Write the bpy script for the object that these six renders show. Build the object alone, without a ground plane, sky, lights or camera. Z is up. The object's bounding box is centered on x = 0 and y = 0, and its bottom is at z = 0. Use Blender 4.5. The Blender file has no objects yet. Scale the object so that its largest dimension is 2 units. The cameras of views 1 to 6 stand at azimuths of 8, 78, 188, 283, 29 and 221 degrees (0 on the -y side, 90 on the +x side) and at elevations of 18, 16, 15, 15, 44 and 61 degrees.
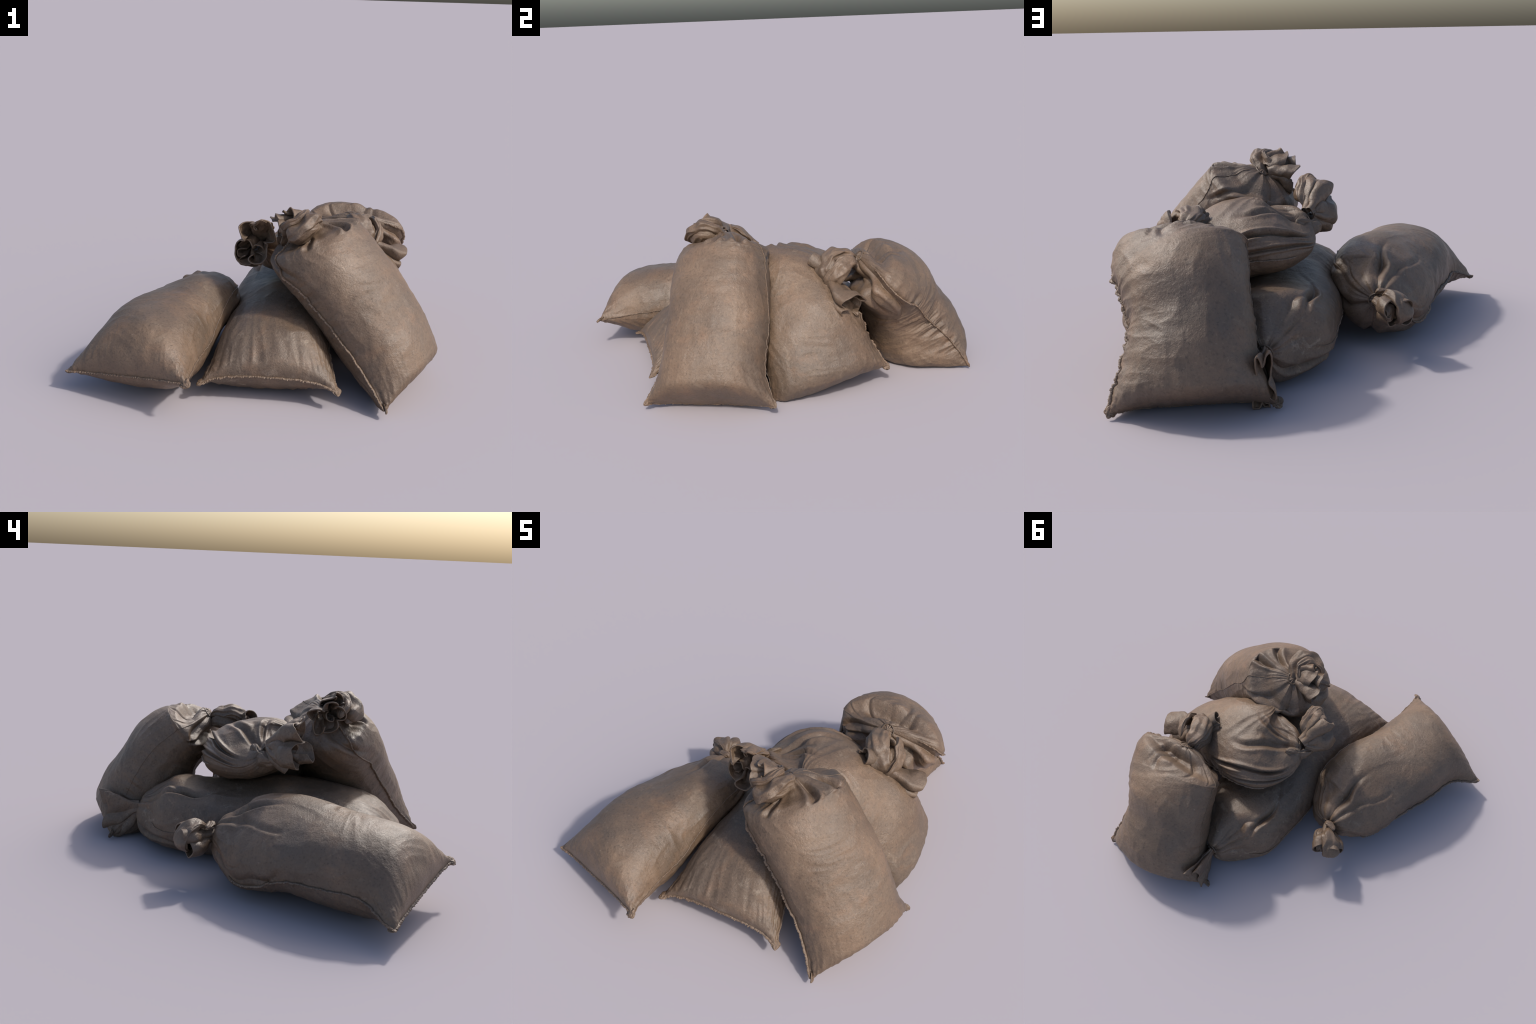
"""A heap of five filled, tied cloth sandbags, built bag by bag.

Each bag is lofted along a bent spine from its sewn foot (two ears) to its
tied neck; puckers, pleats and creases are pushed into the loft; rolled seams,
a tie and the gathered mouth beyond the tie are parts of their own."""
import bpy, math
import numpy as np
from mathutils import Matrix

# ------------------------------------------------------------------ helpers
def unit(v):
    v = np.asarray(v, float)
    return v / np.maximum(np.linalg.norm(v, axis=-1, keepdims=True), 1e-9)


def smooth(a, b, x):
    t = np.clip((x - a) / (b - a), 0, 1)
    return t * t * (3 - 2 * t)


def perlin(p, seed=0):
    """Gradient noise on an (..., 3) array, about -1..1."""
    p = np.asarray(p, float)
    i0 = np.floor(p).astype(np.int64)
    f = p - i0
    u = f * f * f * (f * (f * 6 - 15) + 10)
    out = 0
    for dx in (0, 1):
        for dy in (0, 1):
            for dz in (0, 1):
                c = i0 + (dx, dy, dz)
                h = (c[..., 0] * 374761393 + c[..., 1] * 668265263 + c[..., 2] * 2147483647 + seed * 974634777) & 0xFFFFFFFF
                h = ((h ^ (h >> 13)) * 1274126177) & 0xFFFFFFFF
                h = h ^ (h >> 16)
                a = (h & 1023) / 1023 * 2 * np.pi
                zc = ((h >> 10) & 1023) / 1023 * 2 - 1
                r = np.sqrt(np.maximum(0, 1 - zc * zc))
                d = (f[..., 0] - dx) * r * np.cos(a) + (f[..., 1] - dy) * r * np.sin(a) + (f[..., 2] - dz) * zc
                w = (u[..., 0] if dx else 1 - u[..., 0]) * (u[..., 1] if dy else 1 - u[..., 1]) * (u[..., 2] if dz else 1 - u[..., 2])
                out = out + w * d
    return out * 1.6


def spline(keys, x):
    """Natural-looking cubic (Catmull-Rom on given knots) through (t, value...) keys."""
    keys = np.asarray(keys, float)
    t, v = keys[:, 0], keys[:, 1:]
    n = len(t)
    m = np.zeros_like(v)
    for i in range(n):
        if i == 0:
            m[i] = (v[1] - v[0]) / (t[1] - t[0])
        elif i == n - 1:
            m[i] = (v[-1] - v[-2]) / (t[-1] - t[-2])
        else:
            a = (v[i] - v[i - 1]) / (t[i] - t[i - 1])
            b = (v[i + 1] - v[i]) / (t[i + 1] - t[i])
            ha, hb = t[i] - t[i - 1], t[i + 1] - t[i]
            m[i] = (a * hb + b * ha) / (ha + hb)
    x = np.clip(x, t[0], t[-1])
    k = np.clip(np.searchsorted(t, x, side="right") - 1, 0, n - 2)
    h = (t[k + 1] - t[k])[:, None]
    q = ((x - t[k])[:, None]) / h
    return ((2 * q**3 - 3 * q**2 + 1) * v[k] + (q**3 - 2 * q**2 + q) * h * m[k]
            + (-2 * q**3 + 3 * q**2) * v[k + 1] + (q**3 - q**2) * h * m[k + 1])


def grid_normals(P):
    """Outward normals of a (rows, columns, 3) tube that closes in its columns."""
    du = np.roll(P, -1, 1) - np.roll(P, 1, 1)
    dv = np.gradient(P, axis=0)
    return unit(np.cross(du, dv))


def tube_mesh(name, P, closed=True):
    """Quad mesh over a (rows, columns, 3) grid."""
    R, C = P.shape[:2]
    idx = np.arange(R * C).reshape(R, C)
    nxt = np.roll(idx, -1, 1)
    a, b, c, d = idx[:-1], nxt[:-1], nxt[1:], idx[1:]
    q = np.stack([a, b, c, d], -1)
    if not closed:
        q = q[:, :-1]
    q = q.reshape(-1, 4)
    me = bpy.data.meshes.new(name)
    me.vertices.add(R * C)
    me.vertices.foreach_set("co", P.reshape(-1).astype(np.float32))
    me.loops.add(q.size)
    me.loops.foreach_set("vertex_index", q.reshape(-1).astype(np.int32))
    me.polygons.add(len(q))
    me.polygons.foreach_set("loop_start", (np.arange(len(q)) * 4).astype(np.int32))
    me.update(calc_edges=True)
    me.validate()
    me.polygons.foreach_set("use_smooth", np.ones(len(me.polygons), bool))
    return me


def add_part(name, mesh, parent, mat):
    ob = bpy.data.objects.new(name, mesh)
    bpy.context.scene.collection.objects.link(ob)
    ob.parent = parent
    ob.matrix_parent_inverse = Matrix.Translation(-parent.location)
    mesh.materials.append(mat)
    return ob


def frames(curve, ref):
    """Tangent, side and normal along a curve, side kept near ref (carried along)."""
    T = unit(np.gradient(curve, axis=0))
    S = np.zeros_like(T)
    prev = np.asarray(ref, float)
    for i, t in enumerate(T):
        s = prev - t * (prev @ t)
        s /= np.linalg.norm(s)
        S[i] = prev = s
    return T, S, np.cross(T, S)


# ---------------------------------------------------------------- materials
def cloth_material(name, seed, tone=1.0, dust=0.3, weave=420.0):
    m = bpy.data.materials.new(name)
    m.use_nodes = True
    nt = m.node_tree
    N, L = nt.nodes, nt.links
    bsdf = N["Principled BSDF"]
    tc = N.new("ShaderNodeTexCoord")
    mp = N.new("ShaderNodeMapping")
    mp.inputs["Location"].default_value = (seed * 3.1, seed * 1.7, seed * 0.9)
    L.new(tc.outputs["Object"], mp.inputs["Vector"])
    V = mp.outputs["Vector"]

    def noise(scale, detail=4, rough=0.55, dist=0.0):
        n = N.new("ShaderNodeTexNoise")
        n.inputs["Scale"].default_value = scale
        n.inputs["Detail"].default_value = detail
        n.inputs["Roughness"].default_value = rough
        n.inputs["Distortion"].default_value = dist
        L.new(V, n.inputs["Vector"])
        return n.outputs["Fac"]

    def ramp(fac, stops):
        r = N.new("ShaderNodeValToRGB")
        el = r.color_ramp.elements
        while len(el) < len(stops):
            el.new(0.5)
        for e, (p, c) in zip(el, stops):
            e.position = p
            e.color = (c[0], c[1], c[2], 1) if isinstance(c, tuple) else (c, c, c, 1)
        L.new(fac, r.inputs["Fac"])
        return r.outputs["Color"]

    def mix(fac, a, b):
        x = N.new("ShaderNodeMix")
        x.data_type = "RGBA"
        for sock, val in ((x.inputs[0], fac), (x.inputs[6], a), (x.inputs[7], b)):
            if isinstance(val, (int, float)):
                sock.default_value = val
            elif isinstance(val, tuple):
                sock.default_value = (*val, 1)
            else:
                L.new(val, sock)
        return x.outputs[2]

    def math_node(op, a, b):
        x = N.new("ShaderNodeMath")
        x.operation = op
        for sock, val in ((x.inputs[0], a), (x.inputs[1], b)):
            if isinstance(val, (int, float)):
                sock.default_value = val
            else:
                L.new(val, sock)
        return x.outputs[0]

    t = tone
    earth = ramp(noise(3.2, 7, 0.62, 0.4), [
        (0.28, (0.150 * t, 0.099 * t, 0.064 * t)), (0.50, (0.210 * t, 0.139 * t, 0.090 * t)),
        (0.70, (0.282 * t, 0.187 * t, 0.120 * t))])
    # dried grey mud in soft patches, rusty blush in others
    grey = ramp(noise(2.1, 6, 0.62, 0.8), [(0.47, 0.0), (0.64, 1.0)])
    c = mix(math_node("MULTIPLY", grey, 0.6), earth, (0.168 * t, 0.126 * t, 0.094 * t))
    rust = ramp(noise(6.3, 7, 0.68, 0.5), [(0.52, 0.0), (0.70, 1.0)])
    c = mix(math_node("MULTIPLY", rust, 0.5), c, (0.315 * t, 0.185 * t, 0.108 * t))
    pale = ramp(noise(11, 8, 0.72, 0.6), [(0.57, 0.0), (0.72, 1.0)])
    c = mix(math_node("MULTIPLY", pale, dust), c, (0.42 * t, 0.33 * t, 0.245 * t))
    speck = ramp(noise(48, 5, 0.7), [(0.63, 0.0), (0.72, 1.0)])
    c = mix(math_node("MULTIPLY", speck, 0.45), c, (0.46 * t, 0.36 * t, 0.26 * t))
    fleck = ramp(noise(95, 3, 0.6), [(0.28, 0.62), (0.45, 0.98), (0.60, 1.02), (0.76, 1.30)])
    x = N.new("ShaderNodeMix")
    x.data_type = "RGBA"
    x.blend_type = "MULTIPLY"
    x.inputs[0].default_value = 1.0
    L.new(c, x.inputs[6])
    L.new(fleck, x.inputs[7])
    L.new(x.outputs[2], bsdf.inputs["Base Color"])
    rough = ramp(noise(5.5, 6, 0.65), [(0.3, 0.34), (0.7, 0.62)])
    L.new(rough, bsdf.inputs["Roughness"])
    bsdf.inputs["Specular IOR Level"].default_value = 0.6
    # caked grain and the ghost of the weave
    nrm = None
    for scale, detail, strength, dist in ((38, 5, 0.16, 0.007), (120, 5, 0.52, 0.0045), (280, 3, 0.45, 0.002)):
        bp = N.new("ShaderNodeBump")
        bp.inputs["Strength"].default_value = strength
        bp.inputs["Distance"].default_value = dist
        L.new(noise(scale, detail, 0.6, 0.3), bp.inputs["Height"])
        if nrm is not None:
            L.new(nrm, bp.inputs["Normal"])
        nrm = bp.outputs["Normal"]
    L.new(nrm, bsdf.inputs["Normal"])
    return m


# --------------------------------------------------------------- bag builder
ROWS, COLS = 300, 340


# [loft
def base_loft(stations, rows, cols, foot=(0.2, 0.2), dome=0.74, dome_pow=2.0, ear=0.05, ear_len=0.10, neck_radius=0.032, box=0.87):
    """Smooth pillow from stations (centre xyz, half-width vector xyz, thickness up, thickness down)."""
    st = np.asarray(stations, float)
    chord = np.r_[0, np.cumsum(np.linalg.norm(np.diff(st[:, :3], axis=0), axis=1))]
    length = chord[-1]
    keys = np.c_[chord / length, st]
    # rows crowd together at the foot and around the neck
    k = np.linspace(0, 1, rows)
    s = k - 0.088 * np.sin(2 * np.pi * k) / np.pi
    v = spline(keys, s)
    centre, wid, tu, td = v[:, :3], v[:, 3:6], v[:, 6], v[:, 7]
    fine = spline(keys[:, :4], np.linspace(0, 1, 200))
    tf = unit(np.gradient(fine, axis=0))
    T = unit(np.stack([np.interp(s, np.linspace(0, 1, 200), tf[:, i]) for i in range(3)], 1))
    hw = np.linalg.norm(wid, axis=1)
    W = unit(wid - T * np.sum(wid * T, 1, keepdims=True))
    Nn = np.cross(W, T)
    # foot closes like a pillow, neck closes like a dome
    fu, fd = (np.clip(1 - (1 - np.clip(s / q, 0, 1)) ** 2.2, 0, 1) ** 0.42 * 0.985 + 0.015 for q in foot)
    g = np.clip((s - dome) / (1 - dome), 0, 1)
    g = np.sqrt(np.clip(1 - g**dome_pow, 0, 1))
    half = hw * g + neck_radius * (1 - g)
    up = tu * fu * g + neck_radius * (1 - g)
    dn = td * fd * g + neck_radius * (1 - g)
    lens = 1 + 0.55 * (1 - smooth(0, max(foot) * 1.1, s))      # lens-shaped near the foot
    boxy = 1 - (1 - box) * (1 - smooth(dome, 1, s))
    th = np.linspace(0, 2 * np.pi, cols, endpoint=False)
    ct, sn = np.cos(th), np.sin(th)
    X = np.sign(ct)[None] * np.abs(ct)[None] ** boxy[:, None]
    Y = np.abs(sn)[None] ** (lens * boxy)[:, None]
    Yv = np.where(sn[None] >= 0, Y * up[:, None], -Y * dn[:, None])
    # ears: corners run out sideways and footward
    e = np.exp(-s / ear_len)[:, None] * np.abs(X) ** 5
    P = (centre[:, None] + W[:, None] * (X * half[:, None])[..., None] + Nn[:, None] * Yv[..., None]
         - T[:, None] * (ear * e)[..., None])
    return s, length, centre, T, W, Nn, th, X, np.minimum(fu, fd), g, P
# loft]


def bag(label, stations, seed, foot=(0.20, 0.20), dome=0.74, dome_pow=2.0, ear=0.05, ear_len=0.10,
        pleats=7, pleat_depth=0.022, pucker=(0.004, 0.004), lump=0.008, creases=(),
        neck_radius=0.032, box=0.87, mat=None, seam_mat=None, tie_mat=None, tuck=(0, 0, 0),
        seams=(1.0, 1.0), foot_hem=1.0, slack=0.007, hollow=0.02):
    """stations: rows (centre xyz, half-width vector xyz, thickness up, thickness down)
    from the foot seam to the tied neck."""
    rng = np.random.default_rng(seed)
    thing = bpy.data.objects.new("sandbag", None)
    bpy.context.scene.collection.objects.link(thing)
    base = np.mean(np.asarray(stations, float)[:, :2], 0)
    thing.location = (base[0], base[1], 0.0)
    thing["label"] = label
    thing["category"] = "sandbag"
    s, length, centre, T, W, Nn, th, X, f, g, P = base_loft(stations, ROWS, COLS, foot, dome, dome_pow, ear, ear_len, neck_radius, box)
    ct, sn = np.cos(th), np.sin(th)
    # between its ears the foot seam may roll under (or up)
    P = P + np.asarray(tuck, float) * (np.exp(-(s / 0.035) ** 1.5)[:, None] * (1 - np.abs(X) ** 2.6))[..., None]
    # ---- relief, in metres along and around
    along = (s * length)[:, None] + 0 * th[None]
    girth = 0.22
    d_seam = np.minimum(np.abs(sn), 1)[None] * girth + 0 * along
    side = np.where(ct >= 0, 0.0, 7.0)[None] + 0 * along
    disp = np.zeros_like(along)
    # puckers across the two side seams
    one_side = np.where(ct >= 0, 1.0, pucker[2] if len(pucker) > 2 else 1.0)[None]
    for amp, freq, dec in ((pucker[0] * one_side, 30, 0.11), (pucker[0] * 0.5 * one_side, 66, 0.055)):
        q = np.stack([along * freq * 0.55, d_seam * 6 + side * 3.3, side + seed + 0 * along], -1)
        n = perlin(q, seed + 3)
        disp += amp * 2.2 * (0.35 - np.abs(n)) * np.exp(-d_seam / dec) * smooth(0.02, 0.12, s)[:, None] * (1 - smooth(dome - 0.05, dome + 0.12, s))[:, None]
    # slack: faint wrinkles lying across the bag, stronger in some places than others
    cx, cy = np.cos(th)[None] + 0 * along, np.sin(th)[None] + 0 * along
    where = smooth(-0.05, 0.45, perlin(np.stack([cx * 1.3 + seed, cy * 1.3, along * 3.1], -1), seed + 21))
    bend = 0.6 * perlin(np.stack([cx * 1.1, cy * 1.1, along * 2.0 + seed], -1), seed + 22)
    w1 = 0.30 - np.abs(perlin(np.stack([cx * 1.2, cy * 1.2, along * 17 + 3 * bend], -1), seed + 23))
    w2 = 0.30 - np.abs(perlin(np.stack([cx * 3.2, cy * 3.2, along * 8 + 2 * bend], -1), seed + 24))
    disp += slack * (w1 * where + 0.8 * w2 * (1 - where))
    # puckers running up from the foot seam
    arc = th[None] * girth + 0 * along
    cx, cy = np.cos(th)[None] + 0 * along, np.sin(th)[None] + 0 * along
    q = np.stack([cx * 6.5, cy * 6.5, along * 3.0 + seed], -1)
    disp += pucker[1] * 2.2 * (0.3 - np.abs(perlin(q, seed + 11))) * np.exp(-s / 0.10)[:, None] * smooth(0.004, 0.03, s)[:, None]
    # pleats that run into the tie: a few deep ones with a long reach, many short shallow ones
    rel = (s - dome) / (1 - dome)
    for kind, count in ((0, pleats), (1, pleats)):
        base = np.linspace(0, 2 * np.pi, count, endpoint=False) + rng.uniform(-1, 1, count) * 2.4 / count
        for a in base:
            reach = rng.uniform(-1.1, 0.1) if kind == 0 else rng.uniform(-0.2, 0.6)
            wd = rng.uniform(0.07, 0.17) if kind == 0 else rng.uniform(0.04, 0.08)
            dep = pleat_depth * (rng.uniform(0.5, 1.7) if kind == 0 else rng.uniform(0.1, 0.45))
            slant = rng.uniform(-0.35, 0.35)
            env = smooth(reach, reach + 1.0, rel) * (1 - 0.6 * smooth(0.8, 1.0, rel))
            own = 0.30 * perlin(np.stack([along[:, 0] * 5.5, 0 * s + a * 7, 0 * s + seed], 1), seed)[:, None]
            dth = (th[None] - a - slant * (rel[:, None] - 1) - own + np.pi) % (2 * np.pi) - np.pi
            wd_s = wd * (0.7 + 1.0 * smooth(0.2, 1.0, rel))[:, None]
            env = env * np.clip(0.75 + 0.9 * perlin(np.stack([along[:, 0] * 7, 0 * s + a * 3, 0 * s + 2 * seed + 40], 1), seed), 0, 1.5)
            x = dth / wd_s
            x = np.where(x > 0, x * 1.7, x)               # one steep flank, one soft
            disp += -dep * env[:, None] * (np.exp(-np.abs(x) ** 1.25) - 0.3 * np.exp(-((np.abs(x) - 2.0) / 1.1) ** 2))
    # single creases: (theta0, s0, theta1, s1, width m, depth m)
    for t0, s0, t1, s1, cw, cd in creases:
        p0, p1 = np.array([t0 * girth, s0 * length]), np.array([t1 * girth, s1 * length])
        dv = p1 - p0
        ll = np.linalg.norm(dv)
        dx = ((th[None] - t0 + np.pi) % (2 * np.pi) - np.pi) * girth
        dy = along - p0[1]
        u = (dx * dv[0] + dy * dv[1]) / ll
        w_ = (-dx * dv[1] + dy * dv[0]) / ll
        w_ = w_ + 0.012 * np.sin(u * 21 + seed)
        env = np.exp(-np.clip(-u, 0, None) ** 2 / (ll * 0.12) ** 2 - np.clip(u - ll, 0, None) ** 2 / (ll * 0.12) ** 2)
        fade = smooth(-0.1 * ll, 0.3 * ll, u) * (1 - smooth(0.7 * ll, 1.1 * ll, u))
        disp += -cd * env * fade * (np.exp(-np.abs(w_ / cw) ** 1.4) - 0.5 * np.exp(-((np.abs(w_) - 1.9 * cw) / cw) ** 2))
    # the cloth sinks towards the tie between its shoulders
    disp -= hollow * (smooth(0.35, 0.75, rel) * (1 - smooth(0.85, 1.0, rel)))[:, None] * (0.8 + 0.5 * np.sin(2 * th + seed)[None])
    ears = np.exp(-s / 0.06)[:, None] * smooth(0.72, 0.95, np.abs(X))
    disp += ears * (0.006 * perlin(P * 30 + seed, seed + 8) + 0.003 * perlin(P * 75, seed + 9))
    thin = (f * g)[:, None]
    disp += thin * (lump * perlin(P * 4.2 + seed * 2.3, seed) + 0.28 * lump * perlin(P * 9 + seed, seed + 1))
    disp += (0.0007 * perlin(P * 27, seed + 5) + 0.0006 * perlin(P * 70, seed + 6)) * (0.3 + 0.7 * thin)
    Nrm = grid_normals(P)
    out = np.sum(Nrm * (P - centre[:, None]), -1)
    if out.mean() < 0:
        Nrm = -Nrm
    P = P + Nrm * disp[..., None]
    # the ground flattens what would sink into it
    z = P[..., 2]
    P[..., 2] = 0.5 * (z + np.sqrt(z * z + 0.0004)) - 0.004 * smooth(0.05, 0.0, z)
    P[..., 2] = np.maximum(P[..., 2], 0.001)
    plug = P[-1].mean(0) + T[-1] * 0.012 + 0 * P[-1:]
    add_part("bag_body", tube_mesh("bag_body", np.concatenate([P, P[-1:] * 0.4 + plug * 0.6, plug * 0.999 + P[-1:] * 0.001], 0)), thing, mat)
    # ---- seams: rolled hems standing along both sides and across the foot
    quarter = COLS // 2
    top = int(np.searchsorted(s, dome + 0.16))
    r_side, l_side = P[:top, 0], P[:top, quarter]
    lo, hi = P[0, : quarter + 1], P[0, np.r_[0, np.arange(COLS - 1, quarter - 1, -1)]]
    foot_line = 0.5 * (lo + hi)
    o = unit(r_side - centre[:top])
    hem("side_seam", r_side + o * 0.002 * seams[0], o, 0.0075 * seams[0], 0.0042 * seams[0], seed + 1, thing, seam_mat)
    o = unit(l_side - centre[:top])
    hem("side_seam", l_side + o * 0.002 * seams[1], o, 0.0075 * seams[1], 0.0042 * seams[1], seed + 2, thing, seam_mat)
    out = -T[:1] + 0 * foot_line
    # the foot hem runs a little past both ears
    ext = np.vstack([foot_line[:1] + (foot_line[:1] - foot_line[4:5]) * 0.6, foot_line, foot_line[-1:] + (foot_line[-1:] - foot_line[-5:-4]) * 0.6])
    hem("foot_seam", ext + T[0] * 0.004, -T[0] + 0 * ext, 0.010 * foot_hem, 0.005 * (0.4 + 0.6 * foot_hem), seed + 4, thing, seam_mat)
    # ---- the two crumpled corners of the foot
    for corner, inner, k in ((P[0, 0], P[0, 12], 0), (P[0, quarter], P[0, quarter - 12], 1)):
        out = unit(unit(corner - inner) - 0.55 * T[0])
        bit = rng.uniform(-1, 1, 3) * 0.007
        path = [corner - out * 0.042, corner - out * 0.018 + bit, corner + out * 0.002, corner + out * 0.010 - bit]
        path = [np.maximum(p, (-9, -9, 0.014)) for p in path]
        band(thing, seam_mat, path, T[0], [(0, .008), (.35, .019), (.7, .015), (1, .006)], seed * 7 + k, thick=0.0065, rows=48, cols=40, pleat=0.7, name="corner_tab", crumple=0.009)
    # ---- tie round the neck
    ax = T[-1]
    ang = np.linspace(0, 2 * np.pi, 64, endpoint=False)
    rings = []
    for turn in (-0.006, 0.005):
        c = centre[-1] - ax * 0.004 + ax * turn
        rad = neck_radius * (1.02 + 0.05 * np.sin(ang * 3 + seed + turn * 400))
        path = c + (np.cos(ang)[:, None] * W[-1] + np.sin(ang)[:, None] * Nn[-1]) * rad[:, None]
        rings.append(path)
    for path in rings:
        rope("neck_tie", path, 0.0048, thing, tie_mat, seed)
    return thing, centre[-1], T[-1], W[-1], Nn[-1]


def resample(path, n):
    d = np.r_[0, np.cumsum(np.linalg.norm(np.diff(path, axis=0), axis=1))]
    x = np.linspace(0, d[-1], n)
    return np.stack([np.interp(x, d, path[:, i]) for i in range(3)], 1), d[-1]


def hem(name, path, outward, wide, thick, seed, parent, mat):
    """A lumpy rolled hem: a flattened roll, uneven in width, with frayed dips."""
    both, L = resample(np.asarray(path), max(300, int(len(path) * 2.6)))
    oo, _ = resample(np.cumsum(np.asarray(outward), 0), len(both))
    path = both
    o = unit(np.gradient(oo, axis=0))
    T = unit(np.gradient(path, axis=0))
    o = unit(o - T * np.sum(o * T, 1, keepdims=True))
    b = np.cross(T, o)
    x = np.linspace(0, L, len(path))
    zero = 0 * x
    w = wide * (1 + 0.45 * perlin(np.stack([x * 38, zero + seed, zero], 1)) + 0.45 * perlin(np.stack([x * 130, zero + seed, zero + 2], 1)) + 0.35 * perlin(np.stack([x * 300, zero + seed, zero + 3], 1)))
    h = thick * (1 + 0.5 * perlin(np.stack([x * 60, zero + seed, zero + 5], 1)) + 0.4 * perlin(np.stack([x * 240, zero + seed, zero + 6], 1)))
    end = smooth(0, 0.02, x) * smooth(L, L - 0.02, x) * 0.7 + 0.3
    w, h = w * end, h * end
    lean = 0.0035 * perlin(np.stack([x * 22, zero + seed, zero + 9], 1))
    a = np.linspace(0, 2 * np.pi, 10, endpoint=False)
    P = (path[:, None] + o[:, None] * (np.cos(a)[None] * w[:, None] + 0.35 * w[:, None])[..., None]
         + b[:, None] * (np.sin(a)[None] * h[:, None] + lean[:, None])[..., None])
    P[..., 2] = np.maximum(P[..., 2], 0.001)
    return add_part(name, tube_mesh(name, P), parent, mat)


def rope(name, path, radius, parent, mat, seed, closed=True):
    T = unit(np.roll(path, -1, 0) - np.roll(path, 1, 0))
    mid = path.mean(0)
    o = unit(path - mid)
    b = np.cross(T, o)
    a = np.linspace(0, 2 * np.pi, 8, endpoint=False)
    P = path[:, None] + radius * (o[:, None] * np.cos(a)[None, :, None] + b[:, None] * np.sin(a)[None, :, None])
    P = np.concatenate([P, P[:1]], 0)
    return add_part(name, tube_mesh(name, P), parent, mat)


def cloth_sheet(name, P, thickness, parent, mat, closed=True):
    """Thin cloth over a grid, given real thickness, with both faces and rims."""
    du = (np.roll(P, -1, 1) - np.roll(P, 1, 1)) if closed else np.gradient(P, axis=1)
    n = unit(np.cross(du, np.gradient(P, axis=0)))
    A, B = P + n * thickness * 0.5, P - n * thickness * 0.5
    if closed:
        G = np.concatenate([A, B[::-1], A[:1]], 0)      # over the rim and back inside
        me = tube_mesh(name, G[:-1])
    else:
        G = np.concatenate([A, B[:, ::-1]], 1)
        me = tube_mesh(name, G)
    return add_part(name, me, parent, mat)


def ruffle(parent, mat, spine, radius, seed, side, folds=7, deep=0.55, squash=1.0, crumple=0.012,
           rows=70, cols=260, thickness=0.0065, lip=0.02, name="gathered_mouth", slip=-0.42):
    """The loose mouth beyond the tie: a tube of cloth that flares and meanders in folds.
    spine: centre points; radius: (t, r) keys."""
    rng = np.random.default_rng(seed)
    t = np.linspace(0, 1, rows)
    sp = np.asarray(spine, float)
    ch = np.r_[0, np.cumsum(np.linalg.norm(np.diff(sp, axis=0), axis=1))]
    C = spline(np.c_[ch / ch[-1], sp], t)
    T, S, B = frames(C, side)
    R = spline(radius, t)[:, 0]
    th = np.linspace(0, 2 * np.pi, cols, endpoint=False)
    ph = rng.uniform(0, 6.28, 4)
    m = (np.sin(folds * th + ph[0] + 0.9 * np.sin(2 * th + ph[1])) * 0.7
         + np.sin((folds + 3) * th + ph[2]) * 0.18 + 0.35 * np.sin(2 * th + ph[3]))
    grow = smooth(0, 0.5, t)
    r = R[:, None] * (1 + deep * (0.35 + 0.65 * grow)[:, None] * m[None])
    ang = th[None] + slip * grow[:, None] * np.cos(folds * th + ph[0] + 0.9 * np.sin(2 * th + ph[1]))[None] * (3.0 / folds) \
        + 0.25 * (t[:, None] * 3) * 0.3
    P = (C[:, None] + S[:, None] * (np.cos(ang) * r)[..., None] + B[:, None] * (np.sin(ang) * r * squash)[..., None])
    P = P + T[:, None] * (lip * grow[:, None] * (0.5 * np.sin(2 * th + ph[1])[None] + 0.8 * np.sin(3 * th + ph[2])[None]))[..., None]
    q = P * 11 + seed * 1.9
    w = grow[:, None, None] * crumple
    P = P + w * np.stack([perlin(q, seed), perlin(q + 31, seed + 1), perlin(q + 57, seed + 2)], -1)
    q = P * 34 + seed
    P = P + w * 0.16 * np.stack([perlin(q, seed), perlin(q + 31, seed + 1), perlin(q + 57, seed + 2)], -1)
    P[..., 2] = np.maximum(P[..., 2], 0.003)
    return cloth_sheet(name, P, thickness, parent, mat)


def band(parent, mat, pts, side, width, seed, thick=0.018, rows=90, cols=64, pleat=0.25, twist=0.0, name="knot_fold", closed_ends=True, crumple=0.012):
    """A rolled band of bunched cloth swept along a curve: flattened section with lengthwise pleats.
    width: half-width keys (t, w)."""
    pts = np.asarray(pts, float)
    t = np.linspace(0, 1, rows)
    ch = np.r_[0, np.cumsum(np.linalg.norm(np.diff(pts, axis=0), axis=1))]
    C = spline(np.c_[ch / ch[-1], pts], t)
    T, S, B = frames(C, side)
    a0 = twist * t
    S, B = S * np.cos(a0)[:, None] + B * np.sin(a0)[:, None], B * np.cos(a0)[:, None] - S * np.sin(a0)[:, None]
    w = spline(width, t)[:, 0]
    th = np.linspace(0, 2 * np.pi, cols, endpoint=False)
    q = np.stack([np.cos(th)[None] * 1.5 + 0 * t[:, None], np.sin(th)[None] * 1.5 + 0 * t[:, None], t[:, None] * 2.6 + seed + 0 * th[None]], -1)
    rr = 1 + pleat * (0.45 - np.abs(perlin(q, seed)) * 1.8)
    end = np.sqrt(np.clip(1 - np.abs(2 * t - 1) ** 6, 0, 1))[:, None] if closed_ends else 1.0
    P = (C[:, None] + S[:, None] * (np.cos(th)[None] * w[:, None] * rr * end)[..., None]
         + B[:, None] * (np.sin(th)[None] * (thick * (0.5 + 0.5 * w / w.max()))[:, None] * rr * end)[..., None])
    n3 = P * 17 + seed
    P = P + crumple * np.stack([perlin(n3, seed), perlin(n3 + 9, seed), perlin(n3 + 17, seed)], -1)
    P[..., 2] = np.maximum(P[..., 2], 0.002)
    return add_part(name, tube_mesh(name, P), parent, mat)


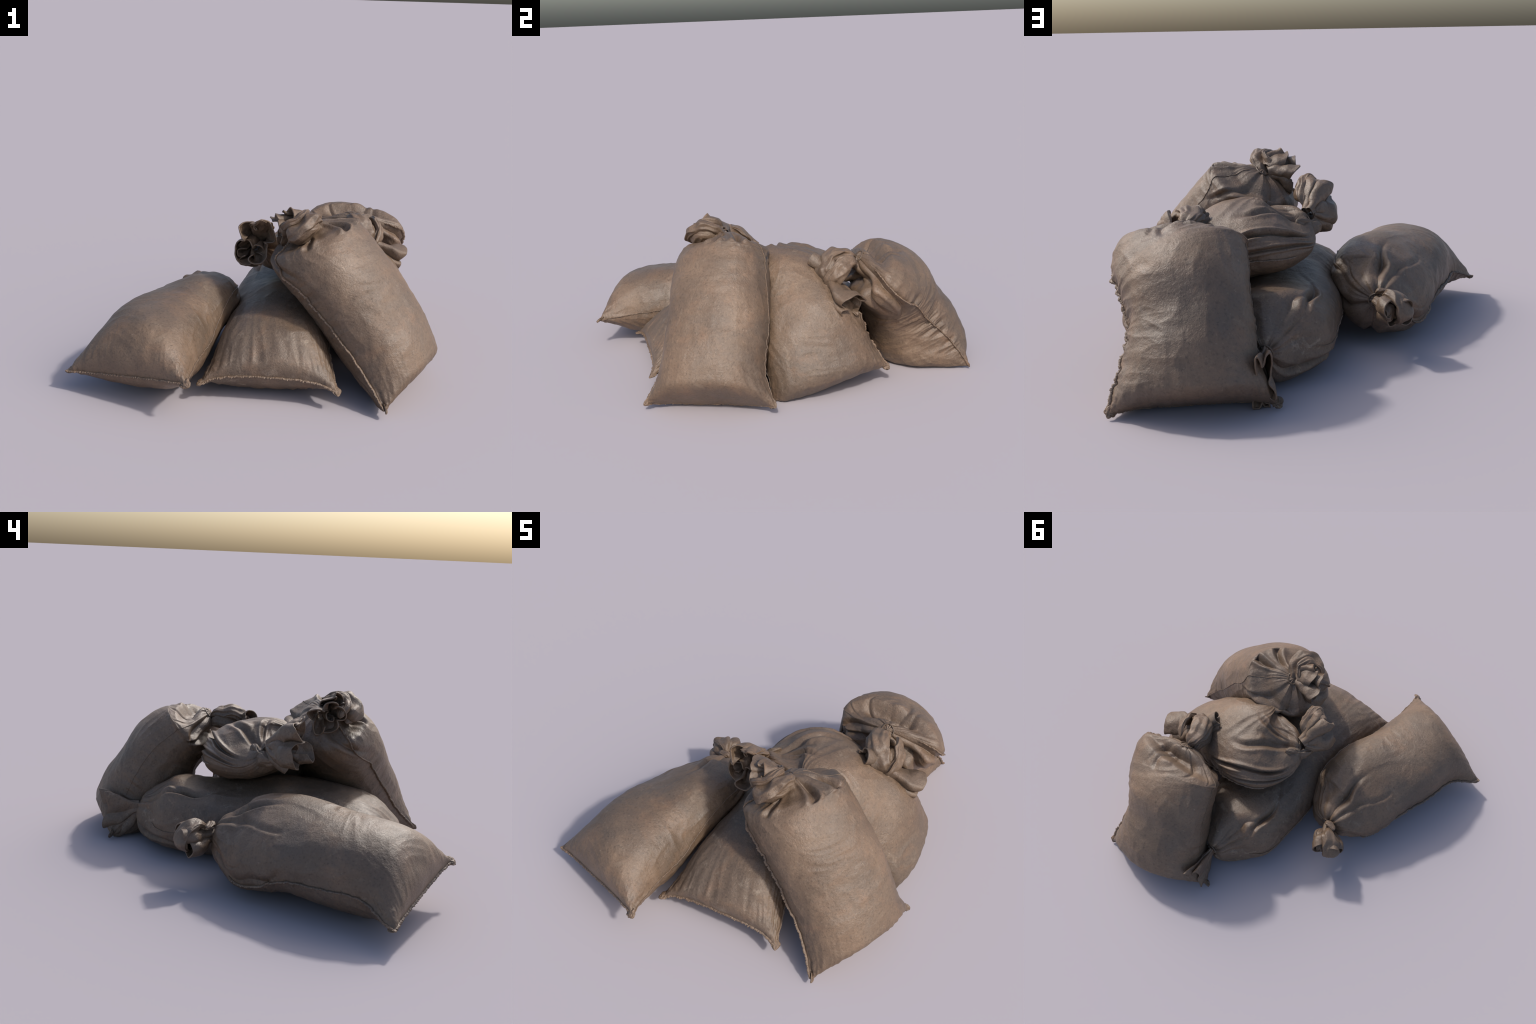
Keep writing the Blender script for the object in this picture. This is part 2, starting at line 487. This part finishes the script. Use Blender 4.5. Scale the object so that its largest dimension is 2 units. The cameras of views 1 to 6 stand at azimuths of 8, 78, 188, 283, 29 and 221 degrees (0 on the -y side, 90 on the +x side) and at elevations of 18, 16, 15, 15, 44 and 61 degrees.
def main():
    mats = [cloth_material("muddy_cloth", i + 1, tone=0.70, dust=d) for i, d in enumerate((0.3, 0.85, 0.35, 0.4, 0.25))]
    seam = cloth_material("frayed_hem", 9, tone=0.8, dust=0.45)
    tie = cloth_material("tie_cord", 11, tone=0.5, dust=0.1)
    pi = np.pi
    A_ST = [(-0.559, -0.87, 0.144, 0.304, -0.137, 0.039, 0.163, 0.122),
            (-0.516, -0.727, 0.176, 0.255, -0.101, 0.022, 0.214, 0.172),
            (-0.468, -0.495, 0.2, 0.247, -0.058, 0.035, 0.218, 0.164),
            (-0.408, -0.259, 0.239, 0.228, -0.034, 0.113, 0.176, 0.168),
            (-0.377, -0.031, 0.209, 0.217, -0.028, 0.148, 0.177, 0.185),
            (-0.374, 0.105, 0.23, 0.249, 0.005, 0.147, 0.218, 0.305)]
    A_KW = dict(foot=(0.15, 0.27), dome=0.72, dome_pow=1.81, ear=0.016, ear_len=0.135)
    a = bag("brown cloth sandbag lying flat, mouth knotted small", A_ST, 1, mat=mats[0], seam_mat=seam, tie_mat=tie, **A_KW, seams=(0.45, 1.0))

    B_ST = [(0.084, -0.713, 0.099, 0.318, 0.065, 0.016, 0.134, 0.158),
            (0.072, -0.472, 0.173, 0.268, -0.03, 0.03, 0.188, 0.183),
            (0.097, -0.152, 0.195, 0.25, -0.102, 0.048, 0.194, 0.182),
            (0.06, 0.195, 0.175, 0.262, -0.089, 0.015, 0.186, 0.191),
            (0.054, 0.491, 0.152, 0.242, 0.103, 0.006, 0.224, 0.173),
            (0.058, 0.647, 0.173, 0.168, 0.101, 0.008, 0.201, 0.263)]
    B_KW = dict(foot=(0.14, 0.20), dome=0.76, dome_pow=1.98, ear=0.044, ear_len=0.133)
    b = bag("long brown sandbag flat on the ground beneath others", B_ST, 2, mat=mats[1], seam_mat=seam, tie_mat=tie, **B_KW, tuck=(0, -.01, .03), pucker=(0.005, 0.007), seams=(0.6, 0.5))

    C_ST = [(0.754, -0.482, 0.043, 0.141, 0.294, -0.021, 0.16, 0.16),
            (0.665, -0.449, 0.161, 0.117, 0.244, 0.016, 0.2, 0.16),
            (0.515, -0.383, 0.358, 0.134, 0.226, 0.027, 0.215, 0.175),
            (0.368, -0.338, 0.544, 0.195, 0.165, -0.02, 0.209, 0.185),
            (0.257, -0.303, 0.659, 0.207, 0.135, 0, 0.188, 0.194),
            (0.202, -0.282, 0.76, 0.195, 0.145, 0, 0.14, 0.313)]
    C_KW = dict(foot=(0.09, 0.26), dome=0.85, dome_pow=2.60, ear=0.000, ear_len=0.090)
    c = bag("leaning brown sandbag in front with big knot", C_ST, 3, mat=mats[2], seam_mat=seam, tie_mat=tie, **C_KW, tuck=(-.07, .025, -.03), pucker=(0.005, 0.005), foot_hem=0.5, hollow=0.035, pleats=4, pleat_depth=0.015, seams=(0.25, 1.0), creases=[(0.6, .84, 0.7, .99, .020, .030), (1.3, .85, 1.2, .99, .016, .028), (2.2, .88, 2.0, .98, .014, .018)])

    D_ST = [(0.672, 0.156, 0.027, 0.028, 0.325, -0.02, 0.17, 0.225),
            (0.648, 0.135, 0.106, -0.02, 0.3, 0.009, 0.165, 0.215),
            (0.523, 0.083, 0.351, 0.022, 0.24, 0.07, 0.155, 0.15),
            (0.322, 0.087, 0.498, -0.082, 0.213, -0.039, 0.15, 0.164),
            (0.099, 0.046, 0.524, -0.115, 0.249, -0.066, 0.15, 0.162),
            (-0.04, -0.054, 0.562, -0.158, 0.172, -0.194, 0.102, 0.294)]
    D_KW = dict(foot=(0.10, 0.23), dome=0.68, dome_pow=1.54, ear=0.020, ear_len=0.090)
    d = bag("brown sandbag draped over the heap with ruffled mouth", D_ST, 4, mat=mats[3], seam_mat=seam, tie_mat=tie, **D_KW, tuck=(-.055, 0, -.025), pucker=(0.010, 0.006, 0.5), foot_hem=0.4, hollow=0.03, pleats=4, pleat_depth=0.017, seams=(0.8, 0.2), creases=[(.55, .60, .78, .93, .012, .028), (.22, .66, .35, .94, .010, .016), (1.3, .68, 1.55, .94, .014, .018), (2.0, .72, 1.8, .95, .012, .015)])

    E_ST = [(0.305, 0.86, 0.04, 0.325, 0.06, 0.04, 0.25, 0.17),
            (0.32, 0.8, 0.17, 0.268, 0.03, 0.03, 0.31, 0.185),
            (0.345, 0.7, 0.33, 0.245, 0, 0, 0.265, 0.178),
            (0.385, 0.6, 0.46, 0.26, 0, -0.02, 0.22, 0.195),
            (0.426, 0.5, 0.54, 0.28, 0, -0.04, 0.18, 0.162),
            (0.436, 0.39, 0.635, 0.29, 0.05, -0.04, 0.16, 0.11)]
    E_KW = dict(foot=(0.13, 0.10), dome=0.82, dome_pow=2.30, ear=0.030, ear_len=0.090)
    e = bag("upright brown sandbag at the back, wrinkled sides, knotted", E_ST, 5, mat=mats[4], seam_mat=seam, tie_mat=tie, **E_KW, tuck=(.005, -.05, -.03), foot_hem=0.5, hollow=0.055, box=0.95, pucker=(0.015, 0.005, 0.3), pleats=8, pleat_depth=0.028, seams=(1.0, 0.25))

    # ---------------- mouths beyond the ties
    up = np.array((0, 0, 1.0))
    # west bag: a small tight rosette
    t_ = a[0]
    ruffle(t_, mats[0], [(-.385, .108, .230), (-.405, .140, .226), (-.440, .185, .218), (-.475, .232, .212)],
           [(0, .026), (.25, .030), (.6, .058), (1, .062)], 21, up, folds=4, deep=0.42, crumple=0.016, lip=0.012)
    band(t_, mats[0], [(-.400, .150, .270), (-.450, .190, .288), (-.495, .225, .255), (-.500, .235, .200), (-.465, .205, .160)], (1, .6, 0),
         [(0, .022), (.4, .045), (.8, .040), (1, .02)], 22, thick=.022)
    band(t_, mats[0], [(-.375, .150, .245), (-.395, .205, .262), (-.430, .240, .235), (-.440, .240, .185)], (1, .4, 0.2),
         [(0, .018), (.5, .036), (1, .02)], 23, thick=.018)
    band(t_, mats[0], [(-.372, .118, .262), (-.402, .118, .282), (-.440, .140, .280)], (.3, 1, 0), [(0, .012), (.5, .016), (1, .010)], 24, thick=.010)
    # long bag: a flattened fan that hangs to the ground
    t_ = b[0]
    ruffle(t_, mats[1], [(.057, .645, .174), (.054, .69, .160), (.048, .75, .135), (.040, .825, .115)],
           [(0, .028), (.2, .034), (.6, .078), (1, .105)], 25, up, folds=6, deep=0.45, squash=.42, crumple=0.010, lip=0.022, slip=-0.1)
    # leaning bag: a thick knot and a crumpled rosette
    t_ = c[0]
    ruffle(t_, mats[2], [(.180, -.288, .752), (.145, -.300, .755), (.105, -.315, .750), (.062, -.326, .738)],
           [(0, .030), (.3, .045), (.7, .062), (1, .070)], 26, up, folds=5, deep=0.42, crumple=0.020, lip=0.018)
    ruffle(t_, mats[2], [(.180, -.295, .765), (.150, -.325, .782), (.105, -.350, .785)],
           [(0, .03), (.5, .048), (1, .055)], 27, up, folds=4, deep=0.42, crumple=0.018, lip=0.015)
    band(t_, mats[2], [(.195, -.285, .755), (.225, -.335, .800), (.205, -.395, .805), (.165, -.435, .770), (.115, -.425, .730)], (1, .5, .2),
         [(0, .025), (.3, .050), (.65, .060), (1, .04)], 28, thick=.034)
    band(t_, mats[2], [(.245, -.330, .755), (.235, -.395, .780), (.180, -.435, .745), (.120, -.415, .710)], (0, .3, 1),
         [(0, .02), (.4, .040), (.8, .04), (1, .02)], 29, thick=.026)
    band(t_, mats[2], [(.150, -.290, .780), (.190, -.330, .825), (.180, -.385, .825), (.125, -.400, .785), (.080, -.385, .745)], (.6, .2, .8),
         [(0, .02), (.4, .032), (.8, .034), (1, .02)], 30, thick=.022)
    # draped bag: a wide open mouth turned south
    t_ = d[0]
    ruffle(t_, mats[3], [(-.045, -.060, .595), (-.060, -.105, .610), (-.070, -.165, .628), (-.072, -.232, .640)],
           [(0, .030), (.25, .042), (.6, .072), (1, .088)], 31, up, folds=4, deep=0.50, crumple=0.020, lip=0.030)
    ruffle(t_, mats[3], [(-.050, -.070, .590), (-.080, -.120, .575), (-.095, -.185, .562)],
           [(0, .030), (.5, .050), (1, .062)], 32, up, folds=5, deep=0.5, crumple=0.016, lip=0.02)
    band(t_, mats[3], [(.000, .030, .590), (-.035, .010, .560), (-.075, -.035, .530), (-.100, -.110, .520)], (.3, 0, 1),
         [(0, .02), (.4, .038), (.8, .036), (1, .02)], 33, thick=.018)
    band(t_, mats[3], [(-.040, -.080, .600), (-.040, -.150, .690), (-.045, -.235, .755)], (1, .3, 0),
         [(0, .018), (.4, .05), (.8, .05), (1, .022)], 34, thick=.012, pleat=.35)
    # upright bag: a slack overhand knot whose end hangs over
    t_ = e[0]
    band(t_, mats[4], [(.436, .385, .630), (.428, .320, .650), (.445, .245, .655), (.485, .192, .602), (.530, .195, .535)], (1, .2, .2),
         [(0, .035), (.3, .055), (.7, .062), (1, .045)], 35, thick=.036)
    band(t_, mats[4], [(.500, .360, .630), (.550, .290, .640), (.568, .230, .595), (.535, .200, .530), (.470, .215, .515)], (.5, .2, -.8),
         [(0, .02), (.35, .044), (.7, .040), (1, .02)], 36, thick=.018)
    band(t_, mats[4], [(.395, .375, .600), (.400, .300, .605), (.430, .225, .595), (.465, .195, .545)], (.3, .5, .8),
         [(0, .030), (.4, .045), (.8, .038), (1, .018)], 39, thick=.028)
    ruffle(t_, mats[4], [(.500, .225, .575), (.540, .222, .520), (.595, .248, .470), (.665, .290, .440)],
           [(0, .035), (.3, .05), (.7, .072), (1, .078)], 37, (.4, -.6, .5), folds=3, deep=0.45, squash=.65, crumple=0.014, lip=0.02)
    ruffle(t_, mats[4], [(.470, .225, .605), (.435, .185, .605), (.405, .150, .622)],
           [(0, .025), (.5, .036), (1, .040)], 38, up, folds=2, deep=0.35, crumple=0.010, lip=0.01)


main()
